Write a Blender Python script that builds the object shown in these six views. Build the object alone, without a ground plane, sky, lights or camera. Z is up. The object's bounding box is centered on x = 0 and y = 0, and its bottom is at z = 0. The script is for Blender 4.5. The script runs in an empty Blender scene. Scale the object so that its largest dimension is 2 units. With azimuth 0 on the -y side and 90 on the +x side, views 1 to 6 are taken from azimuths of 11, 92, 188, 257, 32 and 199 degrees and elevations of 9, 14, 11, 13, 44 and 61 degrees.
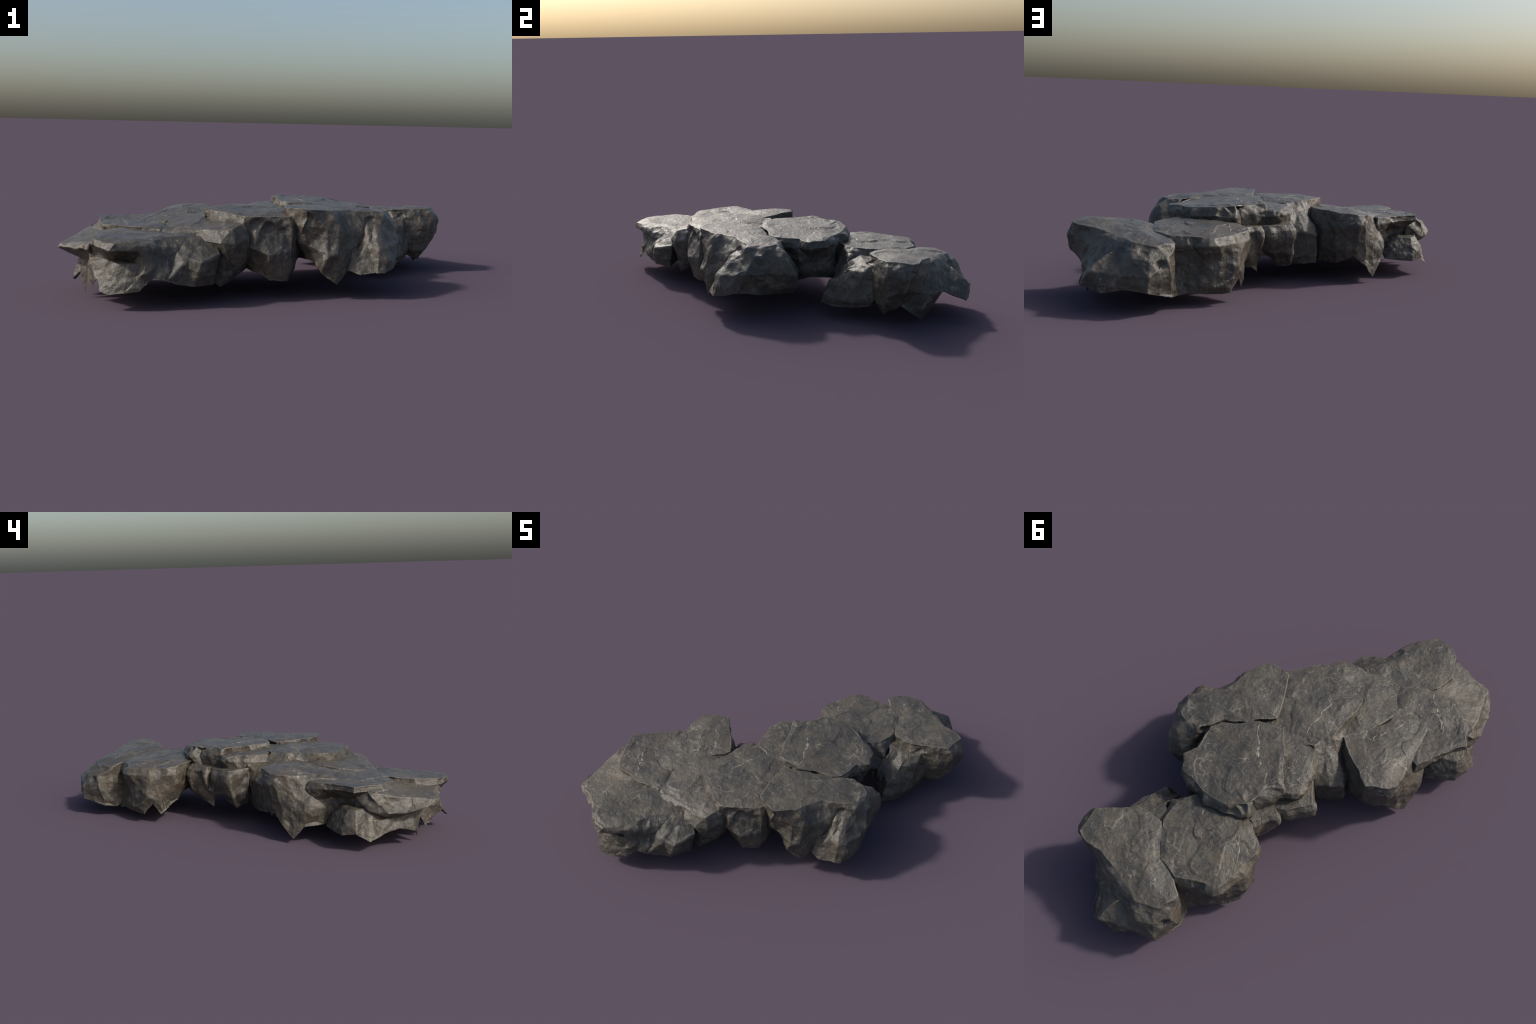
# A low outcrop of flat-topped grey boulders, wedged together in a diagonal row.
# Each boulder is a loft: columns of control points run from the top lip down the
# flank to the ragged rim underneath.  The loft is refined and then weathered:
# rounded arrises, conchoidal chips under the lip, broad dents, cracks and grain.
import bpy, bmesh, math
import numpy as np
from mathutils import Vector

# ------------------------------------------------------------------ noise ---
def hash3(ix, iy, iz, seed):
    h = (ix.astype(np.int64) * 374761393 + iy.astype(np.int64) * 668265263
         + iz.astype(np.int64) * 2147483647 + seed * 1274126177) & 0xFFFFFFFF
    h = ((h ^ (h >> 13)) * 1274126177) & 0xFFFFFFFF
    h = ((h ^ (h >> 16)) * 2246822519) & 0xFFFFFFFF
    return ((h ^ (h >> 15)) & 0xFFFFFF) / float(0xFFFFFF)

def value_noise(p, seed=0):
    i = np.floor(p); f = p - i; f = f * f * f * (f * (f * 6 - 15) + 10)
    i = i.astype(np.int64); out = 0
    for dx in (0, 1):
        for dy in (0, 1):
            for dz in (0, 1):
                w = ((f[:, 0] if dx else 1 - f[:, 0]) * (f[:, 1] if dy else 1 - f[:, 1])
                     * (f[:, 2] if dz else 1 - f[:, 2]))
                out = out + w * hash3(i[:, 0] + dx, i[:, 1] + dy, i[:, 2] + dz, seed)
    return out * 2 - 1

def fbm(p, octaves=4, seed=0):
    t = 0; a = 1.0; s = 0
    for o in range(octaves):
        t = t + a * value_noise(p * 2.03 ** o + 17.3 * o, seed + o); s += a; a *= 0.5
    return t / s

def scoops(p, seed=0, tilt=0.5, step=0.35):
    """shallow bowls meeting in sharp arrises, as broken rock has them"""
    i = np.floor(p).astype(np.int64); best = np.full(len(p), 9.0)
    for dx in (-1, 0, 1):
        for dy in (-1, 0, 1):
            for dz in (-1, 0, 1):
                c = i + (dx, dy, dz)
                q = [hash3(c[:, 0], c[:, 1], c[:, 2], seed + k) for k in range(7)]
                v = p - (c + np.stack(q[:3], 1))
                lean = (v[:, 0] * (q[3] - .5) + v[:, 1] * (q[4] - .5) + v[:, 2] * (q[5] - .5)) * 2
                best = np.minimum(best, 0.75 * (v * v).sum(1) + tilt * lean + step * q[6])
    return best

def sstep(a, b, x):
    t = np.clip((x - a) / (b - a), 0, 1); return t * t * (3 - 2 * t)

# -------------------------------------------------------------- refinement ---
def refine(V, F, L, rounds=9):
    """split every edge longer than L at its middle until none is left"""
    for _ in range(rounds):
        E = np.stack([F, np.roll(F, -1, 1)], 2)                     # tri, side, (a,b)
        key = np.sort(E.reshape(-1, 2), 1)
        u, inv = np.unique(key, axis=0, return_inverse=True)
        inv = inv.reshape(-1)
        ln = np.linalg.norm(V[u[:, 0]] - V[u[:, 1]], axis=1)
        split = ln > L
        if not split.any(): break
        mid = np.full(len(u), -1); mid[split] = len(V) + np.arange(split.sum())
        V = np.vstack([V, (V[u[split, 0]] + V[u[split, 1]]) / 2])
        M = mid[inv].reshape(-1, 3); LN = ln[inv].reshape(-1, 3); cnt = (M >= 0).sum(1)
        out = [F[cnt == 0]]
        k = cnt == 3
        f, m = F[k], M[k]
        out += [np.stack([f[:, 0], m[:, 0], m[:, 2]], 1), np.stack([m[:, 0], f[:, 1], m[:, 1]], 1),
                np.stack([m[:, 2], m[:, 1], f[:, 2]], 1), m]
        for s in range(3):                                          # one side split
            k = (cnt == 1) & (M[:, s] >= 0)
            f, m = np.roll(F[k], -s, 1), np.roll(M[k], -s, 1)
            out += [np.stack([f[:, 0], m[:, 0], f[:, 2]], 1), np.stack([m[:, 0], f[:, 1], f[:, 2]], 1)]
        for s in range(3):                                          # all but side s split
            k = (cnt == 2) & (M[:, s] < 0)
            f, m = np.roll(F[k], -s, 1), np.roll(M[k], -s, 1)       # side 0 whole, mids on 1 and 2
            out += [np.stack([f[:, 2], m[:, 2], m[:, 1]], 1), np.stack([f[:, 0], f[:, 1], m[:, 1]], 1),
                    np.stack([f[:, 0], m[:, 1], m[:, 2]], 1)]
        F = np.vstack(out)
    return V, F

def normals(V, F):
    fn = np.cross(V[F[:, 1]] - V[F[:, 0]], V[F[:, 2]] - V[F[:, 0]])
    N = np.zeros_like(V)
    for k in range(3):
        for a in range(3):
            N[:, a] += np.bincount(F[:, k], fn[:, a], len(V))
    return N / np.maximum(np.linalg.norm(N, axis=1), 1e-12)[:, None]

def neighbour_mean(V, F, X):
    a = F.reshape(-1); b = np.roll(F, -1, 1).reshape(-1)
    deg = np.bincount(a, minlength=len(V)) + np.bincount(b, minlength=len(V))
    out = np.stack([np.bincount(a, X[b, k], len(V)) + np.bincount(b, X[a, k], len(V)) for k in range(X.shape[1])], 1)
    return out / np.maximum(deg, 1)[:, None]

def relax(V, F, times, w=0.6):
    for _ in range(times):
        V = V + w * (neighbour_mean(V, F, V) - V)
    return V

def polyline_distance(P, poly):
    best = np.full(len(P), 9.0)
    for a, b in zip(poly, np.roll(poly, -1, 0)):
        ab = b - a; t = np.clip((P - a) @ ab / max(ab @ ab, 1e-9), 0, 1)
        best = np.minimum(best, np.linalg.norm(P - a - t[:, None] * ab, axis=1))
    return best

# ----------------------------------------------------------------- boulder ---
ROWS = 4                                        # lip, shoulder, waist, rim
EDGE = 0.0075

def full_column(col, centre, floor):
    """a column given by its lip alone drops straight, drawn in towards the centre"""
    col = [np.array(c, float) for c in col]
    if len(col) == ROWS: return col
    lip = col[0]; inward = centre - lip; inward[2] = 0
    rim_z = floor
    return [lip] + [lip + inward * k + np.array([0, 0, (rim_z - lip[2]) * t])
                    for k, t in ((-0.02, 0.15), (-0.04, 0.55), (0.15, 1.0))]

def boulder(name, columns, floor=0.16, hollow=0.09, seed=1, crown=0.0,
            strata=(6.5, 6.5, 5.0), chips=1.0, material=None):
    lips = np.array([c[0] for c in columns], float)
    area = np.sum(lips[:, 0] * np.roll(lips[:, 1], -1) - np.roll(lips[:, 0], -1) * lips[:, 1])
    if area < 0: columns = columns[::-1]; lips = lips[::-1]
    centre = lips.mean(0)
    cols = [full_column(c, centre, floor) for c in columns]
    n = len(cols)
    V = [p for c in cols for p in c]
    rims = np.array([c[-1] for c in cols]); rc = rims.mean(0)
    top_rim = rims[:, 2].max()
    for r in rims:                                  # the hollow underside, drawn in and up
        q = r + (rc - r) * 0.30; q[2] = max(r[2], top_rim) * 0.5 + r[2] * 0.5 + hollow
        V.append(np.array([q[0], q[1], min(q[2], centre[2] - 0.1)]))
    bm = bmesh.new()
    bv = [bm.verts.new(v) for v in V]
    at = lambda i, r: bv[(i % n) * ROWS + r]
    bm.faces.new([at(i, 0) for i in range(n)])
    for i in range(n):
        for r in range(ROWS - 1):
            a, b, c, d = at(i, r), at(i, r + 1), at(i + 1, r + 1), at(i + 1, r)
            # fold each quad along its shorter diagonal so the facets read as broken rock
            if (a.co - c.co).length < (b.co - d.co).length:
                bm.faces.new((a, b, c)); bm.faces.new((a, c, d))
            else:
                bm.faces.new((a, b, d)); bm.faces.new((b, c, d))
        u0, u1 = bv[n * ROWS + i], bv[n * ROWS + (i + 1) % n]
        bm.faces.new((at(i, ROWS - 1), u0, u1)); bm.faces.new((at(i, ROWS - 1), u1, at(i + 1, ROWS - 1)))
    bm.faces.new([bv[n * ROWS + i] for i in reversed(range(n))])
    bmesh.ops.triangulate(bm, faces=bm.faces[:], quad_method='SHORT_EDGE', ngon_method='BEAUTY')
    bm.verts.index_update()
    P = np.array([v.co[:] for v in bm.verts]); F = np.array([[v.index for v in f.verts] for f in bm.faces])
    bm.free()
    P, F = refine(P, F, EDGE)
    P = weather(P, F, lips, rims, seed, crown, np.array(strata), chips)
    me = bpy.data.meshes.new(name)
    me.from_pydata(P.tolist(), [], F.tolist()); me.update()
    me.polygons.foreach_set('use_smooth', np.ones(len(F), bool))
    ob = bpy.data.objects.new(name, me)
    bpy.context.scene.collection.objects.link(ob)
    me.materials.append(material or ROCK)
    return ob

def weather(P, F, lips, rims, seed, crown, strata, chips):
    P = relax(P, F, 1, 0.7)
    N = normals(P, F)
    soft = N.copy()
    for _ in range(5): soft = neighbour_mean(P, F, soft)
    soft /= np.maximum(np.linalg.norm(soft, axis=1), 1e-9)[:, None]
    side = 1 - sstep(0.70, 0.93, soft[:, 2])
    top = 1 - side
    lipd = polyline_distance(P, lips); rimd = polyline_distance(P, rims)
    P = P + np.array([0, 0, 1.0]) * (crown * top * (1 - np.exp(-(lipd / 0.07) ** 2)))[:, None]
    # nothing runs quite straight
    P = P + 0.010 * np.stack([fbm(P * 13 + 7.7 * k, 3, seed + 60 + k) for k in range(3)], 1) * np.array([1, 1, 0.35])
    warp = np.stack([fbm(P * 5 + 31 * k, 2, seed + 50 + k) for k in range(3)], 1)
    q = P + warp * 0.04
    on = np.where(side > 0)[0]; w = side[on]; qs = q[on]; dip = 0.35 * np.sin(seed)
    lean = qs.copy(); lean[:, 2] += dip * qs[:, 0] + 0.3 * dip * qs[:, 1]
    d = np.zeros(len(P))
    # broad dents of the flanks, then large and small broken faces
    e = 0.008 * fbm(qs * np.array([5, 5, 4]), 2, seed) + 0.001
    e += 0.028 * (np.clip(scoops(lean * strata, seed + 3, 0.9, 0.5), -.5, .8) - 0.12)
    e += 0.011 * (np.clip(scoops(lean * strata * 2.4, seed + 13, 0.9, 0.4), -.5, .8) - 0.12)
    # conchoidal bites just under the lip
    near = 1 - sstep(0.035, 0.085, lipd[on])
    bite = np.clip(0.30 - scoops(qs * np.array([14, 14, 12]), seed + 21, 0.2, 0.8), 0, 1)
    e -= chips * 0.085 * bite * near
    d[on] = e * w
    # tops: low tilted planes and slips of flaked rock, with a soft worn edge
    on = np.where(top > 0)[0]; p = P[on]; ws = warp[on]
    pw = p + ws * 0.05
    e = 0.0045 * fbm(p * np.array([4, 4, 2]), 2, seed + 70)
    e += 0.011 * (np.clip(scoops(pw * np.array([8, 5, 3]), seed + 75, 0.9, 0.3), -.5, .6) - 0.06)
    flake = fbm(pw * np.array([9, 5, 3]), 3, seed + 80)
    e += 0.0030 * sstep(0.05, 0.09, flake) * sstep(-.1, 0.3, fbm(p * 4, 1, seed + 85))
    e += 0.0012 * fbm(pw * np.array([26, 14, 10]), 3, seed + 88)
    e -= 0.0022 * (1 - sstep(0.0, 0.03, lipd[on])) * (0.6 + fbm(p * 16, 2, seed + 91))
    d[on] += e * top[on]
    # the lip itself may lose rock but gains none
    hold = 1 - sstep(0.0, 0.03, lipd)
    foot = 1 - sstep(0.0, 0.05, rimd)
    d = np.where(d > 0, d * (1 - hold) * (1 - foot), d * (1 - 0.35 * hold))
    # fine grain everywhere
    d += 0.0014 * fbm(P * np.array([34, 34, 26]), 3, seed + 40) * (0.25 + 0.75 * side)
    return P + N * d[:, None]

# --------------------------------------------------------------- materials ---
def node(nt, kind, **props):
    nd = nt.nodes.new(kind)
    for k, v in props.items():
        if k.startswith('in_'): nd.inputs[int(k[3:]) if k[3:].isdigit() else k[3:]].default_value = v
        else: setattr(nd, k, v)
    return nd

def rock_material():
    m = bpy.data.materials.new('weathered_rock'); m.use_nodes = True
    nt = m.node_tree; nt.nodes.clear(); ln = nt.links.new
    out = node(nt, 'ShaderNodeOutputMaterial'); bs = node(nt, 'ShaderNodeBsdfPrincipled')
    ln(bs.outputs[0], out.inputs[0])
    tc = node(nt, 'ShaderNodeTexCoord')
    def mapped(scale, rot=(0, 0, 0)):
        mp = node(nt, 'ShaderNodeMapping'); mp.inputs['Scale'].default_value = scale
        mp.inputs['Rotation'].default_value = rot
        ln(tc.outputs['Object'], mp.inputs[0]); return mp.outputs[0]
    def noise(vec, scale, detail=6, rough=0.6, dist=0.0):
        n = node(nt, 'ShaderNodeTexNoise'); n.inputs['Scale'].default_value = scale
        n.inputs['Detail'].default_value = detail; n.inputs['Roughness'].default_value = rough
        n.inputs['Distortion'].default_value = dist; ln(vec, n.inputs['Vector']); return n.outputs[0]
    def ramp(fac, stops):
        r = node(nt, 'ShaderNodeValToRGB'); e = r.color_ramp.elements
        while len(e) < len(stops): e.new(0.5)
        for el, (p, c) in zip(e, stops):
            el.position = p; el.color = c if len(c) == 4 else (*c, 1)
        ln(fac, r.inputs[0]); return r.outputs[0]
    def mix(fac, a, b, kind='MIX'):
        mx = node(nt, 'ShaderNodeMix', data_type='RGBA', blend_type=kind)
        if isinstance(fac, float): mx.inputs[0].default_value = fac
        else: ln(fac, mx.inputs[0])
        for k, s in ((6, a), (7, b)):
            if isinstance(s, tuple): mx.inputs[k].default_value = (*s, 1)
            else: ln(s, mx.inputs[k])
        return mx.outputs[2]
    obj = tc.outputs['Object']
    K = lambda v: (v, v, v)
    # mottled warm and cool grey
    mott = node(nt, 'ShaderNodeMath', operation='MULTIPLY_ADD')
    ln(noise(obj, 22, 9, 0.72, 0.4), mott.inputs[0]); mott.inputs[1].default_value = 0.55
    broad = node(nt, 'ShaderNodeMath', operation='MULTIPLY'); ln(noise(obj, 5.0, 4, 0.55, 0.3), broad.inputs[0]); broad.inputs[1].default_value = 0.45
    ln(broad.outputs[0], mott.inputs[2])
    base = ramp(mott.outputs[0], [(0.36, (0.028, 0.026, 0.023)), (0.47, (0.050, 0.0445, 0.036)), (0.56, (0.073, 0.063, 0.048)), (0.68, (0.112, 0.094, 0.070))])
    base = mix(ramp(noise(obj, 8, 5, 0.65, 0.6), [(0.52, K(0)), (0.70, K(0.55))]), base, (0.036, 0.035, 0.034))
    base = mix(ramp(noise(obj, 7, 5, 0.6, 0.5), [(0.54, K(0)), (0.72, K(0.6))]), base, (0.102, 0.077, 0.049))
    # short bent streaks, pale, dark and ochre
    def bent(scale, rot, amount):
        mp = node(nt, 'ShaderNodeMapping'); mp.inputs['Scale'].default_value = scale; mp.inputs['Rotation'].default_value = rot
        nz = node(nt, 'ShaderNodeTexNoise'); nz.inputs['Scale'].default_value = 7; nz.inputs['Detail'].default_value = 3
        ln(obj, nz.inputs['Vector'])
        sub = node(nt, 'ShaderNodeVectorMath', operation='SUBTRACT'); ln(nz.outputs['Color'], sub.inputs[0]); sub.inputs[1].default_value = (.5, .5, .5)
        sc = node(nt, 'ShaderNodeVectorMath', operation='SCALE'); ln(sub.outputs[0], sc.inputs[0]); sc.inputs['Scale'].default_value = amount
        ad = node(nt, 'ShaderNodeVectorMath', operation='ADD'); ln(obj, ad.inputs[0]); ln(sc.outputs[0], ad.inputs[1])
        ln(ad.outputs[0], mp.inputs[0]); return mp.outputs[0]
    s1 = noise(bent((20, 66, 40), (0.2, 0.1, 0.75), 0.22), 1.0, 7, 0.74, 0.5)
    base = mix(ramp(s1, [(0.53, K(0)), (0.70, K(0.62))]), base, (0.140, 0.123, 0.096))
    s2 = noise(bent((52, 22, 40), (0.1, 0.3, 0.35), 0.25), 1.0, 7, 0.74, 0.5)
    base = mix(ramp(s2, [(0.53, K(0)), (0.70, K(0.62))]), base, (0.024, 0.0235, 0.023))
    s3 = noise(bent((18, 40, 30), (0.3, 0.2, 2.2), 0.3), 1.0, 6, 0.7, 0.5)
    base = mix(ramp(s3, [(0.55, K(0)), (0.70, K(0.55))]), base, (0.112, 0.082, 0.048))
    speck = noise(obj, 46, 5, 0.7, 0.5)
    base = mix(ramp(speck, [(0.56, K(0)), (0.70, K(0.65))]), base, (0.155, 0.125, 0.078))
    # pale hairline seams, broken into short runs
    seam = noise(bent((1, 1, 1), (0, 0, 0), 0.10), 6.5, 4, 0.55, 0.6)
    seam = ramp(seam, [(0.486, K(0)), (0.498, K(0.85)), (0.502, K(0.85)), (0.514, K(0))])
    runs = ramp(noise(obj, 9, 3, 0.6), [(0.52, K(0)), (0.62, K(1))])
    both = node(nt, 'ShaderNodeMath', operation='MULTIPLY'); ln(seam, both.inputs[0]); ln(runs, both.inputs[1])
    base = mix(both.outputs[0], base, (0.190, 0.170, 0.138))
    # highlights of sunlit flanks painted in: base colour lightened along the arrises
    geo = node(nt, 'ShaderNodeNewGeometry')
    worn = ramp(geo.outputs['Pointiness'], [(0.512, K(0)), (0.60, K(0.60))])
    base = mix(worn, base, (0.215, 0.190, 0.150))
    ln(base, bs.inputs['Base Color'])
    rg = ramp(noise(obj, 26, 6, 0.65), [(0.3, K(0.33)), (0.7, K(0.50))])
    ln(rg, bs.inputs['Roughness'])
    bs.inputs['Specular IOR Level'].default_value = 0.5
    # grain
    b1 = node(nt, 'ShaderNodeBump'); b1.inputs['Strength'].default_value = 0.7; b1.inputs['Distance'].default_value = 0.004
    ln(noise(obj, 60, 6, 0.65, 0.4), b1.inputs['Height'])
    b2 = node(nt, 'ShaderNodeBump'); b2.inputs['Strength'].default_value = 0.6; b2.inputs['Distance'].default_value = 0.004
    ln(s1, b2.inputs['Height']); ln(b1.outputs[0], b2.inputs['Normal'])
    b3 = node(nt, 'ShaderNodeBump'); b3.inputs['Strength'].default_value = 0.5; b3.inputs['Distance'].default_value = 0.012
    ln(noise(obj, 20, 4, 0.55, 0.8), b3.inputs['Height']); ln(b2.outputs[0], b3.inputs['Normal'])
    ln(b3.outputs[0], bs.inputs['Normal'])
    return m

ROCK = rock_material()

# ------------------------------------------------------------ the boulders ---
parts = []
def add(*a, **k): parts.append(boulder(*a, **k))

# tall block with the two-lobed front
add('boulder', [
 [(.152,-.437,.428),(.185,-.452,.345),(.221,-.467,.252),(.265,-.415,.175)],
 [(.272,-.481,.425),(.255,-.490,.350),(.275,-.465,.250),(.305,-.425,.170)],
 [(.357,-.403,.418),(.365,-.440,.330),(.365,-.465,.220),(.343,-.452,.120)],
 [(.395,-.330,.413),(.425,-.395,.310),(.430,-.430,.200),(.406,-.427,.064)],
 [(.441,-.262,.410),(.485,-.310,.330),(.512,-.300,.265),(.462,-.396,.132)],
 [(.500,-.235,.407),(.530,-.250,.350),(.550,-.335,.240),(.519,-.408,.114)],
 [(.558,-.209,.405),(.570,-.235,.345),(.595,-.358,.240),(.599,-.389,.122)],
 [(.583,-.191,.403),(.605,-.210,.330),(.635,-.335,.240),(.632,-.375,.125)],
 [(.606,-.092,.398),(.655,-.165,.330),(.688,-.199,.258),(.680,-.255,.150)],
 [(.590,-.060,.398),(.632,-.050,.350),(.660,-.050,.260),(.630,-.090,.130)],
 [(.560,-.035,.397),(.640, .030,.318),(.632, .065,.240),(.580, .055,.130)],
 [(.481,-.021,.399),(.530, .030,.320),(.535, .060,.240),(.500, .060,.140)],
 [(.425,-.050,.402)],[(.383,-.092,.405)],[(.274,-.108,.408)],[(.206,-.143,.412)],
 [(.128,-.165,.415)],[(.135,-.300,.421)]], floor=.17, seed=11, crown=.008)

# thick cap slab with a notched back edge
add('boulder', [
 [(.518,.141,.391),(.522,.150,.352),(.468,.150,.290),(.458,.150,.178)],
 [(.485,.226,.395),(.490,.240,.360),(.455,.250,.300),(.452,.258,.172)],
 [(.445,.249,.400),(.440,.275,.365),(.430,.275,.320),(.435,.290,.165)],
 [(.330,.321,.408),(.330,.345,.370),(.320,.335,.335),(.300,.260,.220)],
 [(.216,.355,.418),(.215,.385,.375),(.210,.365,.340),(.210,.270,.220)],
 [(.120,.325,.422),(.105,.365,.370),(.105,.345,.335),(.120,.260,.220)],
 [(.126,.266,.422),(.105,.300,.370),(.105,.290,.330),(.110,.240,.220)],
 [(.087,.265,.424),(.075,.280,.380),(.080,.275,.335),(.080,.220,.220)],
 [(.045,.219,.426),(.030,.250,.385),(.035,.240,.335),(.050,.190,.220)],
 [(-.015,.197,.428),(-.022,.205,.395),(.000,.190,.340),(.020,.160,.220)],
 [(.030,.050,.428)],
 [(.080,-.107,.427)],[(.157,-.128,.421)],[(.203,-.132,.418)],[(.285,-.098,.412)],[(.382,-.080,.405)],
 [(.432,-.042,.402),(.440,-.03,.35),(.430,-.02,.28),(.42,0,.18)],
 [(.455,.093,.399),(.475,.085,.35),(.475,.085,.28),(.45,.08,.16)]], floor=.19, seed=22)

# lower step beside the cap slab
add('boulder', [
 [(.160,-.190,.398)],[(-.027,-.104,.399),(-.03,-.10,.34),(-.03,-.09,.25),(0,-.05,.15)],
 [(-.088,-.055,.398),(-.115,-.075,.355),(-.105,-.05,.30),(-.07,-.02,.16)],
 [(-.102,-.024,.396),(-.125,-.030,.355),(-.115,-.015,.31),(-.08,.01,.16)],
 [(-.092,.078,.398),(-.112,.080,.365),(-.105,.085,.325),(-.07,.08,.18)],
 [(-.088,.176,.398),(-.105,.190,.370),(-.095,.180,.325),(-.05,.14,.18)],
 [(-.060,.195,.399),(-.060,.222,.365),(-.055,.205,.325),(-.03,.16,.18)],
 [(.030,.205,.400),(.03,.235,.365),(.03,.22,.325),(.04,.17,.18)],[(.150,.150,.40)],[(.150,-.05,.40)]], floor=.18, seed=33)

# low ledge under the cap slab
add('boulder', [
 [(-.148,.185,.326),(-.160,.188,.270),(-.155,.172,.190),(-.147,.150,.105)],
 [(-.050,.256,.326),(-.055,.262,.270),(-.070,.225,.180),(-.088,.140,.090)],
 [( .008,.252,.326),(-.005,.262,.270),(-.010,.245,.200),(-.030,.200,.160)],
 [(-.019,.285,.326),(-.025,.297,.270),(-.012,.285,.190),(-.010,.240,.155)],
 [( .025,.303,.326),( .018,.318,.270),( .015,.300,.180),( .016,.250,.072)],
 [( .062,.335,.326),( .050,.345,.270),( .040,.325,.180),( .035,.290,.105)],
 [( .093,.363,.328),( .085,.375,.270),( .080,.350,.180),( .085,.310,.110)],
 [( .250,.330,.328)],[(.250,.150,.328)],[( .05,.0,.328)],
 [(-.117,.061,.328),(-.130,.065,.27),(-.13,.07,.19),(-.12,.08,.12)]], floor=.13, seed=44, hollow=.06)

# flat middle block
add('boulder', [
 [(-.242,-.415,.405),(-.250,-.420,.37),(-.25,-.42,.30),(-.2,-.38,.15)],
 [(-.126,-.502,.400),(-.132,-.510,.36),(-.12,-.50,.29),(-.1,-.45,.15)],
 [(-.007,-.577,.392),(-.010,-.585,.340),(.007,-.572,.255),(-.030,-.489,.140)],
 [( .050,-.559,.390),( .045,-.560,.330),(.050,-.585,.240),( .050,-.525,.120)],
 [( .105,-.516,.388),( .100,-.520,.325),(.110,-.578,.220),( .111,-.544,.088)],
 [( .150,-.490,.386),( .160,-.490,.330),(.160,-.545,.220),( .165,-.510,.084)],
 [( .183,-.468,.385),( .198,-.478,.350),(.205,-.500,.230),( .188,-.484,.086)],
 [( .215,-.400,.390),( .220,-.400,.33),(.22,-.41,.23),(.200,-.360,.12)],
 [( .230,-.300,.390)],[( .200,-.130,.390)],[(.080,-.050,.385)],
 [(-.013,-.100,.396),(-.01,-.03,.34),(-.05,.03,.25),(-.07,.04,.09)],
 [(-.078,-.078,.402),(-.095,-.01,.345),(-.130,.050,.260),(-.135,.042,.092)],
 [(-.114,-.133,.405),(-.150,-.045,.340),(-.200,.040,.270),(-.197,.025,.092)],
 [(-.158,-.155,.407),(-.20,-.10,.345),(-.262,.015,.250),(-.265,.000,.098)],
 [(-.201,-.270,.407),(-.215,-.27,.36),(-.25,-.2,.25),(-.25,-.15,.12)],
 [(-.245,-.390,.407)]], floor=.14, seed=55, crown=.010)

# step in front of it
add('boulder', [
 [(-.389,-.590,.320),(-.402,-.605,.288),(-.38,-.60,.22),(-.3,-.55,.15)],
 [(-.358,-.602,.320),(-.372,-.642,.288),(-.34,-.63,.22),(-.28,-.6,.14)],
 [(-.281,-.612,.324),(-.288,-.664,.284),(-.26,-.64,.21),(-.22,-.62,.12)],
 [(-.178,-.632,.330),(-.172,-.690,.282),(-.150,-.665,.21),(-.16,-.66,.11)],
 [(-.110,-.655,.334),(-.088,-.700,.278),(-.065,-.670,.205),(-.105,-.645,.068)],
 [(-.050,-.652,.336),(-.032,-.665,.275),(-.030,-.640,.21),(-.060,-.595,.098)],
 [(-.015,-.580,.358),( .005,-.600,.285),( .000,-.585,.21),(-.030,-.525,.118)],
 [( .020,-.500,.364)],[(-.10,-.35,.357)],[(-.200,-.150,.350)],[(-.352,-.312,.364)],
 [(-.383,-.366,.358)],[(-.416,-.432,.347)],[(-.391,-.505,.334)]], floor=.13, seed=66, crown=.011)

# back block with the hanging rib
add('boulder', [
 [(-.486,.030,.376),(-.490,.040,.320),(-.490,.020,.230),(-.462,.005,.150)],
 [(-.518,.000,.372),(-.530,.010,.310),(-.540,-.010,.210),(-.530,-.022,.088)],
 [(-.528,-.060,.368),(-.550,-.050,.300),(-.575,-.050,.200),(-.574,-.070,.026)],
 [(-.530,-.143,.365),(-.560,-.140,.310),(-.610,-.125,.220),(-.602,-.123,.091)],
 [(-.545,-.200,.352),(-.578,-.215,.300),(-.612,-.195,.210),(-.605,-.195,.095)],
 [(-.563,-.260,.345),(-.588,-.280,.300),(-.605,-.275,.22),(-.600,-.270,.105)],
 [(-.583,-.388,.332),(-.592,-.392,.310),(-.57,-.39,.25),(-.5,-.36,.16)],
 [(-.526,-.478,.328),(-.528,-.490,.305),(-.51,-.47,.25),(-.45,-.4,.16)],
 [(-.420,-.452,.340)],[(-.390,-.362,.349)],[(-.350,-.317,.356)],[(-.262,-.237,.370)],
 [(-.200,-.185,.379),(-.195,-.17,.33),(-.20,-.13,.25),(-.24,-.1,.13)],
 [(-.247,-.108,.381),(-.240,-.09,.32),(-.26,-.04,.24),(-.28,-.03,.110)],
 [(-.316,-.027,.384),(-.305,-.010,.320),(-.300,-.005,.235),(-.330,-.020,.105)],
 [(-.370,.050,.385),(-.368,.045,.320),(-.375,.030,.230),(-.390,.000,.105)]], floor=.14, seed=77, crown=.014)

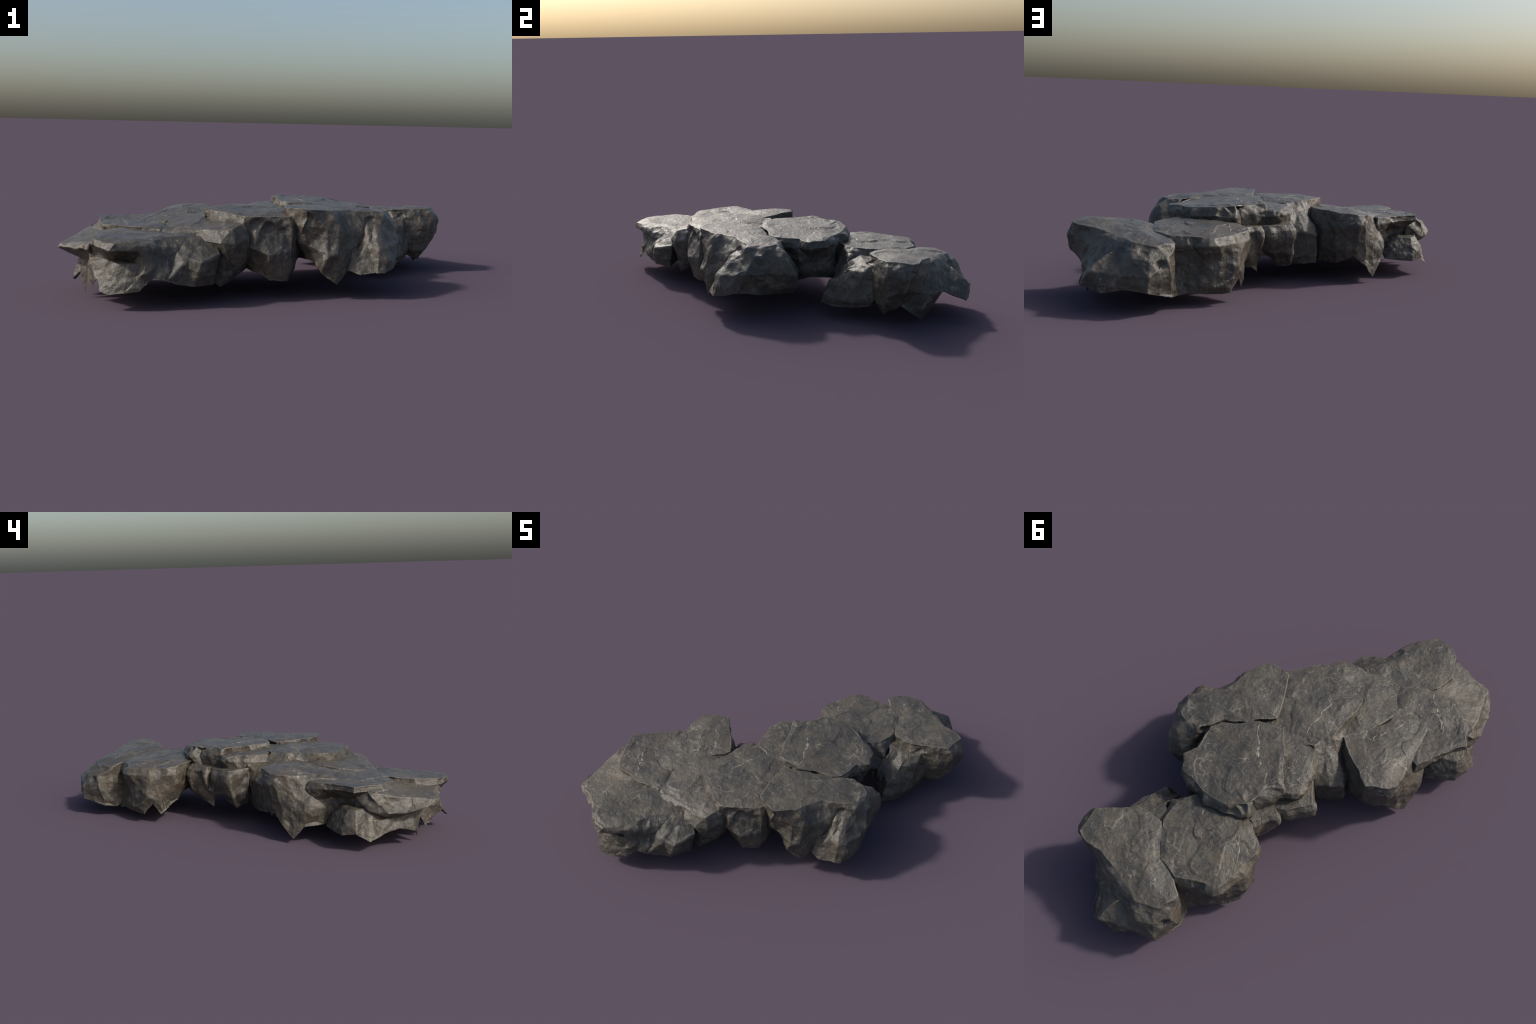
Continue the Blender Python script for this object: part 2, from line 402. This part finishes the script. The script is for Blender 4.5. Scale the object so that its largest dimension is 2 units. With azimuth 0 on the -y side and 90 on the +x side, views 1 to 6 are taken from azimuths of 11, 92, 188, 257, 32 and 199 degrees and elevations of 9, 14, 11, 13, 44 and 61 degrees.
# overhanging front block of the low end
add('boulder', [
 [(-.603,-.927,.305),(-.590,-.950,.280),(-.555,-.890,.212),(-.590,-.925,.125)],
 [(-.540,-.960,.300),(-.540,-.988,.270),(-.515,-.895,.205),(-.560,-.962,.080)],
 [(-.487,-.975,.296),(-.508,-1.003,.262),(-.475,-.885,.203),(-.516,-.970,.066)],
 [(-.430,-.925,.297),(-.440,-.955,.260),(-.430,-.890,.200),(-.450,-.965,.076)],
 [(-.404,-.898,.298),(-.395,-.920,.260),(-.370,-.925,.170),(-.391,-.941,.086)],
 [(-.374,-.821,.302),(-.335,-.845,.270),(-.322,-.870,.195),(-.335,-.905,.140)],
 [(-.327,-.758,.305),(-.275,-.778,.262),(-.268,-.790,.232),(-.283,-.885,.125)],
 [(-.285,-.725,.306),(-.248,-.738,.275),(-.212,-.805,.212),(-.234,-.842,.101)],
 [(-.243,-.690,.306),(-.185,-.700,.275),(-.150,-.805,.203),(-.182,-.812,.092)],
 [(-.195,-.660,.302),(-.130,-.665,.268),(-.088,-.695,.230),(-.115,-.712,.090)],
 [(-.200,-.600,.300)],[(-.300,-.580,.315)],[(-.390,-.570,.308)],[(-.520,-.585,.318)],
 [(-.576,-.637,.323),(-.59,-.63,.29),(-.6,-.64,.22),(-.58,-.66,.12)],
 [(-.634,-.727,.320),(-.655,-.735,.285),(-.665,-.735,.22),(-.660,-.740,.10)],
 [(-.631,-.868,.310),(-.655,-.865,.275),(-.655,-.840,.21),(-.665,-.800,.065)]], floor=.14, seed=88, strata=(4.5,4.5,9.0))

# plateau of the low end, undercut at the back
add('boulder', [
 [(-.793,-.336,.343),(-.802,-.335,.312),(-.725,-.360,.262),(-.700,-.350,.150)],
 [(-.756,-.309,.343),(-.765,-.299,.312),(-.700,-.330,.258),(-.67,-.32,.14)],
 [(-.682,-.250,.342),(-.685,-.240,.310),(-.640,-.295,.250),(-.62,-.29,.13)],
 [(-.640,-.222,.341),(-.645,-.212,.308),(-.605,-.270,.25),(-.58,-.26,.13)],
 [(-.573,-.160,.341),(-.578,-.148,.303),(-.58,-.19,.24),(-.58,-.18,.12)],
 [(-.545,-.180,.335)],[(-.45,-.30,.318)],[(-.42,-.44,.325)],[(-.36,-.540,.318)],[(-.400,-.600,.318)],
 [(-.566,-.618,.328)],[(-.680,-.588,.330)],
 [(-.729,-.520,.331),(-.755,-.53,.30),(-.76,-.52,.24),(-.75,-.5,.14)],
 [(-.752,-.458,.336),(-.785,-.450,.305),(-.79,-.45,.24),(-.77,-.44,.14)]], floor=.13, seed=99, strata=(5,5,8))

# bulging shoulder at the far low end
add('boulder', [
 [(-.640,-.860,.280),(-.648,-.875,.248),(-.620,-.830,.190),(-.640,-.835,.150)],
 [(-.720,-.800,.272),(-.742,-.812,.243),(-.690,-.770,.185),(-.686,-.780,.055)],
 [(-.775,-.765,.270),(-.812,-.782,.243),(-.730,-.725,.180),(-.705,-.730,.120)],
 [(-.800,-.735,.268),(-.835,-.755,.238),(-.745,-.705,.178),(-.722,-.712,.015)],
 [(-.815,-.700,.268),(-.850,-.710,.225),(-.765,-.675,.170),(-.755,-.685,.110)],
 [(-.825,-.640,.270),(-.878,-.652,.213),(-.790,-.625,.165),(-.795,-.665,.070)],
 [(-.820,-.560,.280),(-.868,-.580,.200),(-.800,-.555,.165),(-.812,-.560,.105)],
 [(-.805,-.480,.300),(-.858,-.500,.205),(-.800,-.480,.170),(-.832,-.480,.090)],
 [(-.785,-.405,.320),(-.818,-.415,.288),(-.785,-.405,.215),(-.858,-.394,.062)],
 [(-.740,-.380,.320),(-.74,-.37,.28),(-.74,-.36,.22),(-.815,-.330,.100)],
 [(-.62,-.50,.322)],[(-.53,-.64,.315)],[(-.57,-.80,.290)]], floor=.12, seed=111, hollow=.05, strata=(4.5,4.5,9.0))

# small lower lobe tucked under the plateau
add('boulder', [
 [(-.690,-.305,.225),(-.688,-.278,.190),(-.682,-.255,.150),(-.678,-.240,.095)],
 [(-.760,-.305,.215),(-.772,-.285,.185),(-.780,-.275,.140),(-.782,-.270,.088)],
 [(-.790,-.345,.222),(-.815,-.335,.185),(-.825,-.330,.150),(-.832,-.335,.105)],
 [(-.780,-.430,.230)],[(-.680,-.430,.230)],[(-.620,-.330,.230),(-.6,-.30,.2),(-.6,-.26,.16),(-.62,-.23,.10)]],
 floor=.12, seed=122, hollow=.03, chips=.4)

# far end: rounded flat block
add('boulder', [
 [(.495,.480,.345)],[(.441,.665,.333),(.445,.68,.29),(.43,.69,.20),(.40,.70,.08)],
 [(.344,.730,.327),(.345,.745,.285),(.330,.745,.19),(.298,.772,.052)],
 [(.244,.714,.327),(.240,.735,.290),(.245,.735,.20),(.245,.745,.062)],
 [(.194,.722,.326),(.188,.758,.290),(.185,.725,.22),(.200,.728,.055)],
 [(.150,.730,.325),(.147,.758,.292),(.150,.710,.225),(.155,.705,.052)],
 [(.112,.691,.326),(.106,.725,.290),(.105,.680,.215),(.105,.675,.052)],
 [(.080,.620,.330),(.065,.655,.290),(.065,.645,.210),(.065,.655,.055)],
 [(.058,.572,.333),(.040,.600,.290),(.040,.605,.200),(.040,.610,.120)],
 [(.018,.505,.337),(.008,.520,.290),(.018,.555,.190),(.032,.560,.050)],
 [(.022,.470,.339),(.015,.470,.290),(.028,.480,.190),(.060,.490,.105)],
 [(.030,.447,.340),(.032,.445,.290),(.050,.455,.190),(.080,.450,.120)],
 [(.085,.385,.345),(.095,.395,.30),(.11,.41,.22),(.13,.42,.150)],
 [(.148,.322,.350),(.155,.335,.30),(.17,.35,.22),(.20,.36,.16)],
 [(.250,.302,.352)],[(.367,.304,.354),(.375,.285,.30),(.39,.275,.23),(.40,.28,.15)],
 [(.415,.328,.353),(.435,.305,.30),(.47,.27,.22),(.48,.27,.15)],
 [(.463,.385,.350),(.5,.36,.30),(.53,.30,.22),(.53,.29,.14)]], floor=.12, seed=133, crown=.010)

# far end: tilted block with the long outer slope
add('boulder', [
 [(.845,.655,.355),(.872,.632,.281),(.862,.615,.215),(.820,.600,.120)],
 [(.821,.520,.360),(.848,.525,.300),(.845,.530,.200),(.770,.520,.062)],
 [(.697,.483,.355),(.700,.465,.310),(.710,.470,.200),(.690,.490,.100)],
 [(.612,.452,.350),(.630,.430,.310),(.63,.44,.20),(.60,.45,.12)],
 [(.562,.468,.346),(.57,.45,.31),(.57,.46,.2),(.55,.47,.12)],
 [(.470,.500,.334)],[(.440,.540,.332)],[(.410,.660,.322)],
 [(.343,.742,.318),(.33,.72,.27),(.32,.74,.19),(.31,.74,.07)],
 [(.300,.800,.305),(.295,.800,.250),(.288,.800,.170),(.292,.800,.055)],
 [(.300,.900,.255),(.295,.908,.238),(.288,.890,.160),(.292,.865,.058)],
 [(.365,.887,.302),(.375,.945,.245),(.365,.985,.180),(.372,.982,.105)],
 [(.468,.890,.316),(.460,.948,.256),(.490,.978,.180),(.490,.972,.110)],
 [(.540,.835,.325),(.560,.885,.272),(.640,.978,.188),(.578,.988,.092)],
 [(.613,.775,.331),(.638,.818,.270),(.648,.875,.210),(.702,.950,.112)],
 [(.715,.717,.342),(.725,.742,.265),(.708,.790,.200),(.715,.830,.165)],
 [(.794,.698,.349),(.800,.695,.275),(.770,.715,.180),(.750,.720,.022)]], floor=.12, seed=144, crown=.016)

# low lobe below the far end
add('boulder', [
 [(.480,.480,.315)],[(.500,.420,.318),(.520,.37,.300),(.51,.29,.22),(.50,.26,.150)],
 [(.560,.425,.312),(.57,.385,.290),(.55,.29,.22),(.535,.25,.140)],
 [(.600,.400,.300),(.622,.340,.276),(.602,.258,.190),(.585,.195,.076)],
 [(.630,.400,.295),(.648,.360,.268),(.640,.290,.175),(.640,.265,.068)],
 [(.680,.450,.300),(.690,.425,.270),(.685,.385,.180),(.685,.380,.070)],
 [(.690,.490,.305),(.705,.500,.265),(.712,.475,.180),(.710,.450,.090)],
 [(.62,.56,.31)],[(.55,.54,.31)]], floor=.10, seed=155, chips=.5)

# ------------------------------------------------- pale veins on the tops ---
from mathutils.bvhtree import BVHTree

def vein_material():
    m = bpy.data.materials.new('pale_vein'); m.use_nodes = True
    nt = m.node_tree; bs = nt.nodes['Principled BSDF']; ln = nt.links.new
    tc = node(nt, 'ShaderNodeTexCoord'); n = node(nt, 'ShaderNodeTexNoise')
    n.inputs['Scale'].default_value = 45; n.inputs['Detail'].default_value = 5
    r = node(nt, 'ShaderNodeValToRGB')
    r.color_ramp.elements[0].position = .38; r.color_ramp.elements[0].color = (.06, .054, .045, 1)
    r.color_ramp.elements[1].position = .62; r.color_ramp.elements[1].color = (.20, .18, .145, 1)
    ln(tc.outputs['Object'], n.inputs['Vector']); ln(n.outputs[0], r.inputs[0]); ln(r.outputs[0], bs.inputs['Base Color'])
    bs.inputs['Roughness'].default_value = .5
    return m
VEIN = vein_material()

def vein(host, path, width=0.0045, seed=0):
    """a thin raised seam of quartz laid over the host's top, wandering and swelling"""
    me = host.data
    co = np.empty(len(me.vertices) * 3); me.vertices.foreach_get('co', co)
    tri = np.empty(len(me.polygons) * 3, int); me.polygons.foreach_get('vertices', tri)
    tree = BVHTree.FromPolygons(co.reshape(-1, 3).tolist(), tri.reshape(-1, 3).tolist())
    path = np.array(path, float)
    seg = np.linalg.norm(np.diff(path, axis=0), axis=1); s = np.r_[0, np.cumsum(seg)]
    t = np.arange(0, s[-1], 0.004)
    xy = np.stack([np.interp(t, s, path[:, k]) for k in (0, 1)], 1)
    k = np.c_[t * 60, np.full((len(t), 2), seed * 3.7)]
    side = np.gradient(xy, axis=0); side /= np.linalg.norm(side, axis=1)[:, None]
    side = np.stack([-side[:, 1], side[:, 0]], 1)
    xy = xy + side * (0.005 * fbm(k, 3, seed))[:, None]
    fade = np.sin(np.pi * np.clip(t / s[-1], 0.02, 0.98)) ** 0.5
    w = width * fade * (0.9 + 1.5 * fbm(k * 1.7 + 5, 2, seed + 1))
    w = np.maximum(w, 0.0012)
    V, Fc = [], []
    for j in range(len(t)):
        for o, h in ((-1.3, -0.003), (-0.6, 0.0006), (0, 0.0012), (0.6, 0.0006), (1.3, -0.003)):
            x, y = xy[j] + side[j] * o * w[j]
            hit = tree.ray_cast(Vector((x, y, 1)), Vector((0, 0, -1)))[0]
            V.append((x, y, (hit.z if hit else 0.3) + h))
        if j:
            a = 5 * j
            Fc += [(a + i - 5, a + i - 4, a + i + 1, a + i) for i in range(4)] + [(a - 5, a, a + 4, a - 1)]
    Fc += [(0, 1, 2, 3, 4)[::-1], tuple(range(5 * len(t) - 5, 5 * len(t)))]
    vm = bpy.data.meshes.new('vein'); vm.from_pydata(V, [], Fc); vm.update()
    vm.polygons.foreach_set('use_smooth', np.ones(len(Fc), bool)); vm.materials.append(VEIN)
    ob = bpy.data.objects.new('vein', vm); bpy.context.scene.collection.objects.link(ob)
    ob.parent = host
    return ob

cap, middle, back, plateau, rounded, tilted = parts[1], parts[4], parts[6], parts[8], parts[11], parts[12]
vein(cap, [(.204,-.11),(.207,-.083),(.198,-.045),(.175,-.011),(.169,.041),(.157,.07),(.13,.101),(.133,.125)], .0075, 1)
vein(middle, [(-.098,-.351),(-.093,-.318),(-.064,-.274),(-.064,-.232),(-.031,-.187),(-.028,-.138),(-.033,-.112)], .0075, 2)
vein(plateau, [(-.567,-.603),(-.571,-.551),(-.602,-.513),(-.608,-.476),(-.639,-.432),(-.651,-.39)], .0075, 3)
vein(back, [(-.343,-.213),(-.346,-.236),(-.384,-.263),(-.396,-.30)], .006, 4)
vein(back, [(-.424,-.305),(-.455,-.348),(-.47,-.376)], .008, 5)
vein(rounded, [(.119,.452),(.119,.497),(.105,.512),(.092,.584)], .004, 7)
vein(rounded, [(.154,.619),(.162,.665),(.155,.68)], .004, 8)

thing = bpy.data.objects.new('rock_outcrop', None)
bpy.context.scene.collection.objects.link(thing)
thing['label'] = 'low diagonal outcrop of flat-topped grey brown boulders'
thing['category'] = 'rock'
for p in parts: p.parent = thing
